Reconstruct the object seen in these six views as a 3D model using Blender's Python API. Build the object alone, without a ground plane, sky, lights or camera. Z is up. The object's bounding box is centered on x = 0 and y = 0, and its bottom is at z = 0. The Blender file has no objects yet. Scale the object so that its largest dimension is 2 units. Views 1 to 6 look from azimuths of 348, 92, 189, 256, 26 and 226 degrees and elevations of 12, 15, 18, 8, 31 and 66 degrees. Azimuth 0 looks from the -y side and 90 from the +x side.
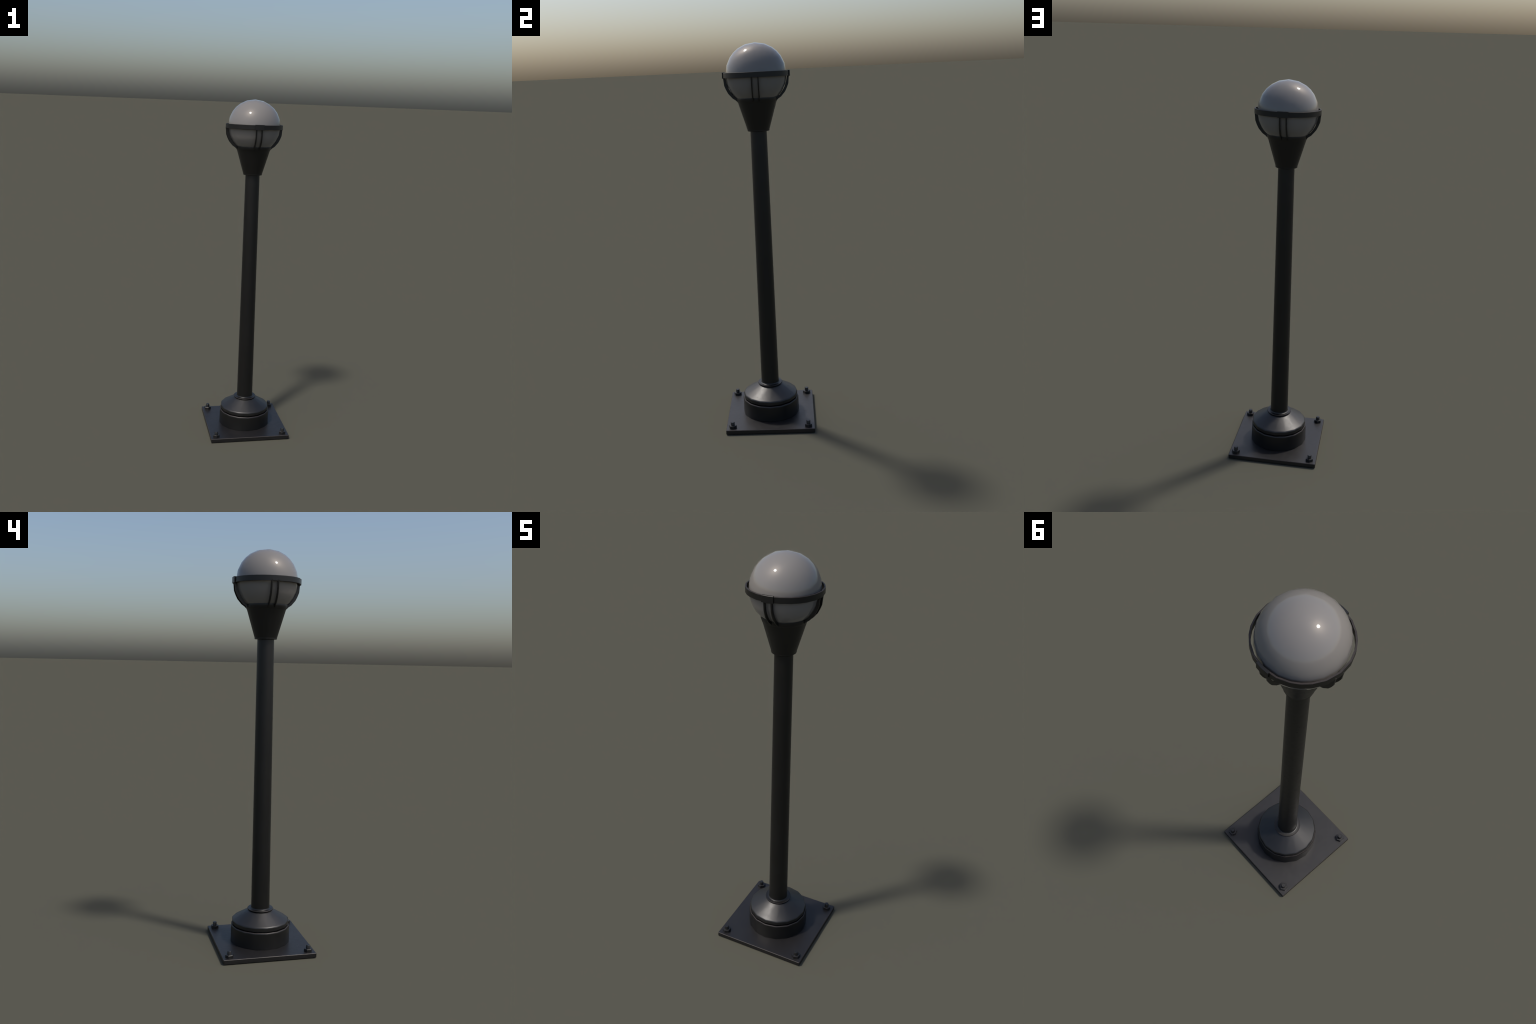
"""Bollard-style garden lamp: bolted square plate, stepped foot, tapered pole,
conical lamp holder with four twin-bar arms, a clamp band and an opal globe."""
import bpy, bmesh, math
from mathutils import Matrix, Vector

# ------------------------------------------------------------------ sizes (m)
PLATE_HALF, PLATE_TOP = 0.2360, 0.0235
SIDES = 16                      # facets of the turned parts
GLOBE_R, GLOBE_Z = 0.1528, 1.8472
BAND_OUT, BAND_IN, BAND_LOW, BAND_TOP = 0.1660, 0.1600, 1.8345, 1.8600
ARM_SPREAD, BAR_WIDTH = 0.0160, 0.0054
BOLT_POS = 0.2020

# ------------------------------------------------------------------ materials
def new_mat(name):
    m = bpy.data.materials.new(name)
    m.use_nodes = True
    nt = m.node_tree
    return m, nt, nt.nodes["Principled BSDF"]


def painted_metal(name, low, high, rough_lo, rough_hi, scale=9.0, metallic=0.0,
                  bump=0.015):
    m, nt, bsdf = new_mat(name)
    n, l = nt.nodes, nt.links
    tc = n.new("ShaderNodeTexCoord")
    cloud = n.new("ShaderNodeTexNoise")
    cloud.inputs["Scale"].default_value = scale
    cloud.inputs["Detail"].default_value = 5.0
    l.new(tc.outputs["Object"], cloud.inputs["Vector"])
    ramp = n.new("ShaderNodeValToRGB")
    ramp.color_ramp.elements[0].position = 0.35
    ramp.color_ramp.elements[0].color = (*low, 1)
    ramp.color_ramp.elements[1].position = 0.68
    ramp.color_ramp.elements[1].color = (*high, 1)
    l.new(cloud.outputs["Fac"], ramp.inputs["Fac"])
    l.new(ramp.outputs["Color"], bsdf.inputs["Base Color"])
    # small scuffs and pits change the gloss only
    scuff = n.new("ShaderNodeTexNoise")
    scuff.inputs["Scale"].default_value = 55.0
    scuff.inputs["Detail"].default_value = 3.0
    l.new(tc.outputs["Object"], scuff.inputs["Vector"])
    rr = n.new("ShaderNodeMapRange")
    rr.inputs["From Min"].default_value = 0.35
    rr.inputs["From Max"].default_value = 0.75
    rr.inputs["To Min"].default_value = rough_lo
    rr.inputs["To Max"].default_value = rough_hi
    l.new(scuff.outputs["Fac"], rr.inputs["Value"])
    pits = n.new("ShaderNodeTexNoise")
    pits.inputs["Scale"].default_value = 95.0
    pits.inputs["Detail"].default_value = 2.0
    l.new(tc.outputs["Object"], pits.inputs["Vector"])
    pm = n.new("ShaderNodeMapRange")
    pm.inputs["From Min"].default_value = 0.70
    pm.inputs["From Max"].default_value = 0.78
    pm.inputs["To Min"].default_value = 0.0
    pm.inputs["To Max"].default_value = 0.35
    l.new(pits.outputs["Fac"], pm.inputs["Value"])
    add = n.new("ShaderNodeMath")
    add.operation = 'ADD'
    l.new(rr.outputs["Result"], add.inputs[0])
    l.new(pm.outputs["Result"], add.inputs[1])
    l.new(add.outputs[0], bsdf.inputs["Roughness"])
    b = n.new("ShaderNodeBump")
    b.inputs["Strength"].default_value = bump
    b.inputs["Distance"].default_value = 0.002
    l.new(scuff.outputs["Fac"], b.inputs["Height"])
    l.new(b.outputs["Normal"], bsdf.inputs["Normal"])
    bsdf.inputs["Metallic"].default_value = metallic
    return m


PAINT = painted_metal("black_paint", (0.0046, 0.0044, 0.0042), (0.0060, 0.0057, 0.0054), 0.37, 0.43)
FOOT = painted_metal("foot_paint", (0.0060, 0.0057, 0.0056), (0.0080, 0.0075, 0.0073), 0.42, 0.47)
FOOT.node_tree.nodes["Principled BSDF"].inputs["Specular IOR Level"].default_value = 0.62
PLATE = painted_metal("plate_paint", (0.0085, 0.0080, 0.0084), (0.0115, 0.0106, 0.0110), 0.38, 0.45)
WORN = painted_metal("worn_edge_paint", (0.018, 0.0130, 0.0118), (0.026, 0.0185, 0.0170), 0.50, 0.62, 25.0)
RIM = painted_metal("brown_rim_paint", (0.012, 0.0080, 0.0072), (0.017, 0.0115, 0.0105), 0.55, 0.65, 25.0)
STEEL = painted_metal("dark_bolt_steel", (0.0080, 0.0078, 0.0080), (0.012, 0.0115, 0.0115), 0.36, 0.44, 40.0)


def opal():
    m, nt, bsdf = new_mat("opal_glass")
    n, l = nt.nodes, nt.links
    tc = n.new("ShaderNodeTexCoord")
    cloud = n.new("ShaderNodeTexNoise")
    cloud.inputs["Scale"].default_value = 6.0
    cloud.inputs["Detail"].default_value = 4.0
    l.new(tc.outputs["Object"], cloud.inputs["Vector"])
    ramp = n.new("ShaderNodeValToRGB")
    ramp.color_ramp.elements[0].position = 0.3
    ramp.color_ramp.elements[0].color = (0.183, 0.172, 0.160, 1)
    ramp.color_ramp.elements[1].position = 0.7
    ramp.color_ramp.elements[1].color = (0.192, 0.181, 0.168, 1)
    l.new(cloud.outputs["Fac"], ramp.inputs["Fac"])
    l.new(ramp.outputs["Color"], bsdf.inputs["Base Color"])
    bsdf.inputs["Roughness"].default_value = 0.06
    return m


OPAL = opal()

# ------------------------------------------------------------------ helpers
def obj_from_bm(name, bm, mats, parent, angle=40.0):
    bmesh.ops.recalc_face_normals(bm, faces=bm.faces)
    lim = math.radians(angle)
    for f in bm.faces:
        f.smooth = True
    for e in bm.edges:
        e.smooth = len(e.link_faces) == 2 and e.calc_face_angle(0.0) < lim
    me = bpy.data.meshes.new(name)
    bm.to_mesh(me)
    bm.free()
    for m in mats:
        me.materials.append(m)
    o = bpy.data.objects.new(name, me)
    bpy.context.scene.collection.objects.link(o)
    o.parent = parent
    return o


def turned(profile, sides, phase=0.0, closed=False, worn=(), straight=(), angles=None):
    """Revolve (r, z) profile points; r = 0 ends become poles. Segment indices
    listed in worn take material slot 1; those in straight get support loops near
    both ends so that their shading stays that of a true cone."""
    dense, seg_of = [], []
    for i, p in enumerate(profile):
        dense.append(p)
        seg_of.append(i)
        if i in straight:
            q = profile[i + 1]
            for t in (0.03, 0.97):
                dense.append((p[0] + (q[0] - p[0]) * t, p[1] + (q[1] - p[1]) * t))
                seg_of.append(i)
    profile = dense
    if angles is None:
        angles = [phase + 2 * math.pi * k / sides for k in range(sides)]
    sides = len(angles)
    bm = bmesh.new()
    rings = []
    for r, z in profile:
        if r < 1e-6:
            rings.append([bm.verts.new((0, 0, z))])
        else:
            rings.append([bm.verts.new((r * math.cos(a), r * math.sin(a), z)) for a in angles])
    pairs = list(zip(rings[:-1], rings[1:]))
    if closed:
        pairs.append((rings[-1], rings[0]))
    for i, (a, b) in enumerate(pairs):
        for k in range(sides):
            j = (k + 1) % sides
            if len(a) == 1 and len(b) == 1:
                continue
            if len(a) == 1:
                f = bm.faces.new((a[0], b[k], b[j]))
            elif len(b) == 1:
                f = bm.faces.new((a[k], a[j], b[0]))
            else:
                f = bm.faces.new((a[k], a[j], b[j], b[k]))
            if seg_of[i] in worn:
                f.material_index = 1
    return bm


# ------------------------------------------------------------------ root
root = bpy.data.objects.new("garden_lamp_post", None)
bpy.context.scene.collection.objects.link(root)
root["label"] = "black metal lamp post with white globe and bolted base"
root["category"] = "street lamp"


def empty(name):
    o = bpy.data.objects.new(name, None)
    bpy.context.scene.collection.objects.link(o)
    o.parent = root
    return o


# ------------------------------------------------------------------ base plate
bm = bmesh.new()
bmesh.ops.create_cube(bm, size=1.0, matrix=Matrix.Translation((0, 0, PLATE_TOP / 2)) @
                      Matrix.Diagonal((2 * PLATE_HALF, 2 * PLATE_HALF, PLATE_TOP, 1)))
bmesh.ops.bevel(bm, geom=list(bm.edges), offset=0.0019, segments=1, affect='EDGES', profile=0.5)
for f in bm.faces:
    f.normal_update()
    c = f.calc_center_median()
    if f.normal.z > 0.3 and f.normal.z < 0.95:
        f.material_index = 1
obj_from_bm("base_plate", bm, [PLATE, WORN], root, 30)

# ------------------------------------------------------------------ foot
drum = [(0.0, 0.0200), (0.1535, 0.0200), (0.1535, 0.0238), (0.1540, 0.0245), (0.1527, 0.1045), (0.1517, 0.1077),
        (0.1488, 0.1104), (0.1350, 0.1100), (0.1340, 0.1180), (0.0, 0.1180)]
obj_from_bm("foot_drum", turned(drum, SIDES, worn=(5,), straight=(3,)), [PAINT, WORN], root, 45)

cone = [(0.0, 0.1155), (0.1455, 0.1155), (0.1472, 0.1175), (0.1480, 0.1325), (0.1468, 0.1362),
        (0.1440, 0.1390), (0.0640, 0.1860), (0.0, 0.1865)]
obj_from_bm("foot_cone", turned(cone, SIDES, straight=(2, 5)), [FOOT], root, 45)

flange = [(0.0, 0.1850), (0.0615, 0.1850), (0.0655, 0.1885), (0.0668, 0.1905), (0.0668, 0.1935),
          (0.0656, 0.1952), (0.0532, 0.1954), (0.0509, 0.1960), (0.0493, 0.1975), (0.0483, 0.2005), (0.0, 0.2005)]
obj_from_bm("pole_flange", turned(flange, 24, worn=(4,)), [PAINT, WORN], root, 33)

# ------------------------------------------------------------------ pole
pole = [(0.0, 0.190), (0.0478, 0.190), (0.0478, 0.200), (0.0415, 1.600), (0.0, 1.600)]
obj_from_bm("pole", turned(pole, 24), [PAINT], root, 45)

# ------------------------------------------------------------------ lamp holder
holder = [(0.0, 1.5690), (0.0538, 1.5690), (0.0560, 1.5710), (0.0561, 1.5765), (0.0974, 1.7140),
          (0.0, 1.7150)]
obj_from_bm("lamp_holder", turned(holder, SIDES, straight=(3,)), [PAINT, WORN], root, 45)

collar = [(0.0, 1.7120), (0.0975, 1.7120), (0.1000, 1.7165), (0.1050, 1.7335), (0.1045, 1.7350),
          (0.1020, 1.7350), (0.0960, 1.7180), (0.0, 1.7180)]
obj_from_bm("globe_collar", turned(collar, SIDES), [PAINT, WORN], root, 40)

# ------------------------------------------------------------------ globe
DIV = 6                                    # a cube of 6 x 6 faces per side, blown up to a ball


def ball(radius, height):
    bm = bmesh.new()
    bmesh.ops.create_cube(bm, size=2.0)
    bmesh.ops.subdivide_edges(bm, edges=list(bm.edges), cuts=DIV - 1, use_grid_fill=True)
    for v in bm.verts:
        v.co = v.co.normalized() * radius + Vector((0, 0, height))
    return bm


globe = obj_from_bm("opal_globe", ball(GLOBE_R, GLOBE_Z), [OPAL], root, 180)
centre = Vector((0, 0, GLOBE_Z))
globe.data.normals_split_custom_set_from_vertices(
    [(v.co - centre).normalized() for v in globe.data.vertices])

# ------------------------------------------------------------------ clamp band
BAND_ANGLES = [q * math.pi / 2 + math.atan(k / 3) for q in range(4) for k in range(-2, 4)]
band = [(BAND_IN, BAND_LOW), (BAND_OUT - 0.0008, BAND_LOW), (BAND_OUT, BAND_LOW + 0.0008),
        (BAND_OUT, BAND_TOP - 0.0008), (BAND_OUT - 0.0008, BAND_TOP), (BAND_IN, BAND_TOP)]
obj_from_bm("clamp_band", turned(band, 24, closed=True, worn=(3, 4), angles=BAND_ANGLES), [PAINT, RIM], root, 40)


def band_clip(direction):
    """Curved sleeve over the joint of the clamp band."""
    bm = bmesh.new()
    half = math.asin(0.0267 / 0.169)
    sect = [(0.1585, 1.8330), (0.1695, 1.8330), (0.1695, 1.8622), (0.1585, 1.8622)]
    loops = []
    for k in range(3):
        a = direction - half + half * k
        loops.append([bm.verts.new((r * math.cos(a), r * math.sin(a), z)) for r, z in sect])
    for a, b in zip(loops[:-1], loops[1:]):
        for i in range(4):
            j = (i + 1) % 4
            bm.faces.new((a[i], a[j], b[j], b[i]))
    bm.faces.new(loops[0])
    bm.faces.new(list(reversed(loops[-1])))
    bmesh.ops.recalc_face_normals(bm, faces=bm.faces)
    sharp = [e for e in bm.edges if e.calc_face_angle(0) > 0.6]
    bmesh.ops.bevel(bm, geom=sharp, offset=0.0006, segments=1, affect='EDGES')
    return obj_from_bm("band_clip", bm, [PAINT], root, 30)


for d in (-math.pi / 2, math.pi / 2):
    band_clip(d)

# ------------------------------------------------------------------ arms: twin flat bars
OUTER = [(0.1645, 1.8400), (0.1625, 1.8270), (0.1597, 1.7978), (0.1518, 1.7780), (0.1421, 1.7590),
         (0.1216, 1.7353), (0.1053, 1.7242), (0.0995, 1.7175)]
INNER = [(0.1535, 1.8400), (0.1518, 1.8270), (0.1472, 1.8035), (0.1398, 1.7830), (0.1305, 1.7655),
         (0.1130, 1.7430), (0.1015, 1.7345), (0.0955, 1.7255)]


def bar_mesh():
    bm = bmesh.new()
    h = BAR_WIDTH / 2
    loops = [[bm.verts.new((o[0], -h, o[1])), bm.verts.new((o[0], h, o[1])),
              bm.verts.new((i[0], h, i[1])), bm.verts.new((i[0], -h, i[1]))]
             for o, i in zip(OUTER, INNER)]
    for a, b in zip(loops[:-1], loops[1:]):
        for i in range(4):
            j = (i + 1) % 4
            bm.faces.new((a[i], a[j], b[j], b[i]))
    bm.faces.new(loops[0])
    bm.faces.new(list(reversed(loops[-1])))
    return bm


bar_src = None
for k in range(4):
    arm = empty("support_arm")
    arm.rotation_euler = (0, 0, k * math.pi / 2)
    for side in (-1, 1):
        if bar_src is None:
            bar_src = obj_from_bm("arm_bar", bar_mesh(), [PAINT], arm, 35)
            o = bar_src
        else:
            o = bar_src.copy()
            bpy.context.scene.collection.objects.link(o)
            o.parent = arm
        o.location = (0, side * ARM_SPREAD, 0)

# ------------------------------------------------------------------ anchor bolts
def nut_bm():
    R = 0.0212
    prof = [(0.0, -0.0005), (R, -0.0005), (R, 0.0135), (R - 0.0012, 0.0147), (0.0, 0.0147)]
    return turned(prof, 6)


def stud_bm():
    prof = [(0.0, 0.0), (0.0105, 0.0), (0.0105, 0.0315), (0.0092, 0.0330), (0.0, 0.0330)]
    return turned(prof, 12, phase=0.1)


parts = None
for x, y, rot in ((1, 1, 0), (-1, 1, 37), (-1, -1, 27), (1, -1, 20)):
    bolt = empty("anchor_bolt")
    bolt.location = (x * BOLT_POS, y * BOLT_POS, PLATE_TOP)
    bolt.rotation_euler = (0, 0, math.radians(rot))
    if parts is None:
        parts = [obj_from_bm("hex_nut", nut_bm(), [STEEL], bolt, 30),
                 obj_from_bm("threaded_stud", stud_bm(), [STEEL], bolt, 40)]
    else:
        for p in parts:
            o = p.copy()
            bpy.context.scene.collection.objects.link(o)
            o.parent = bolt
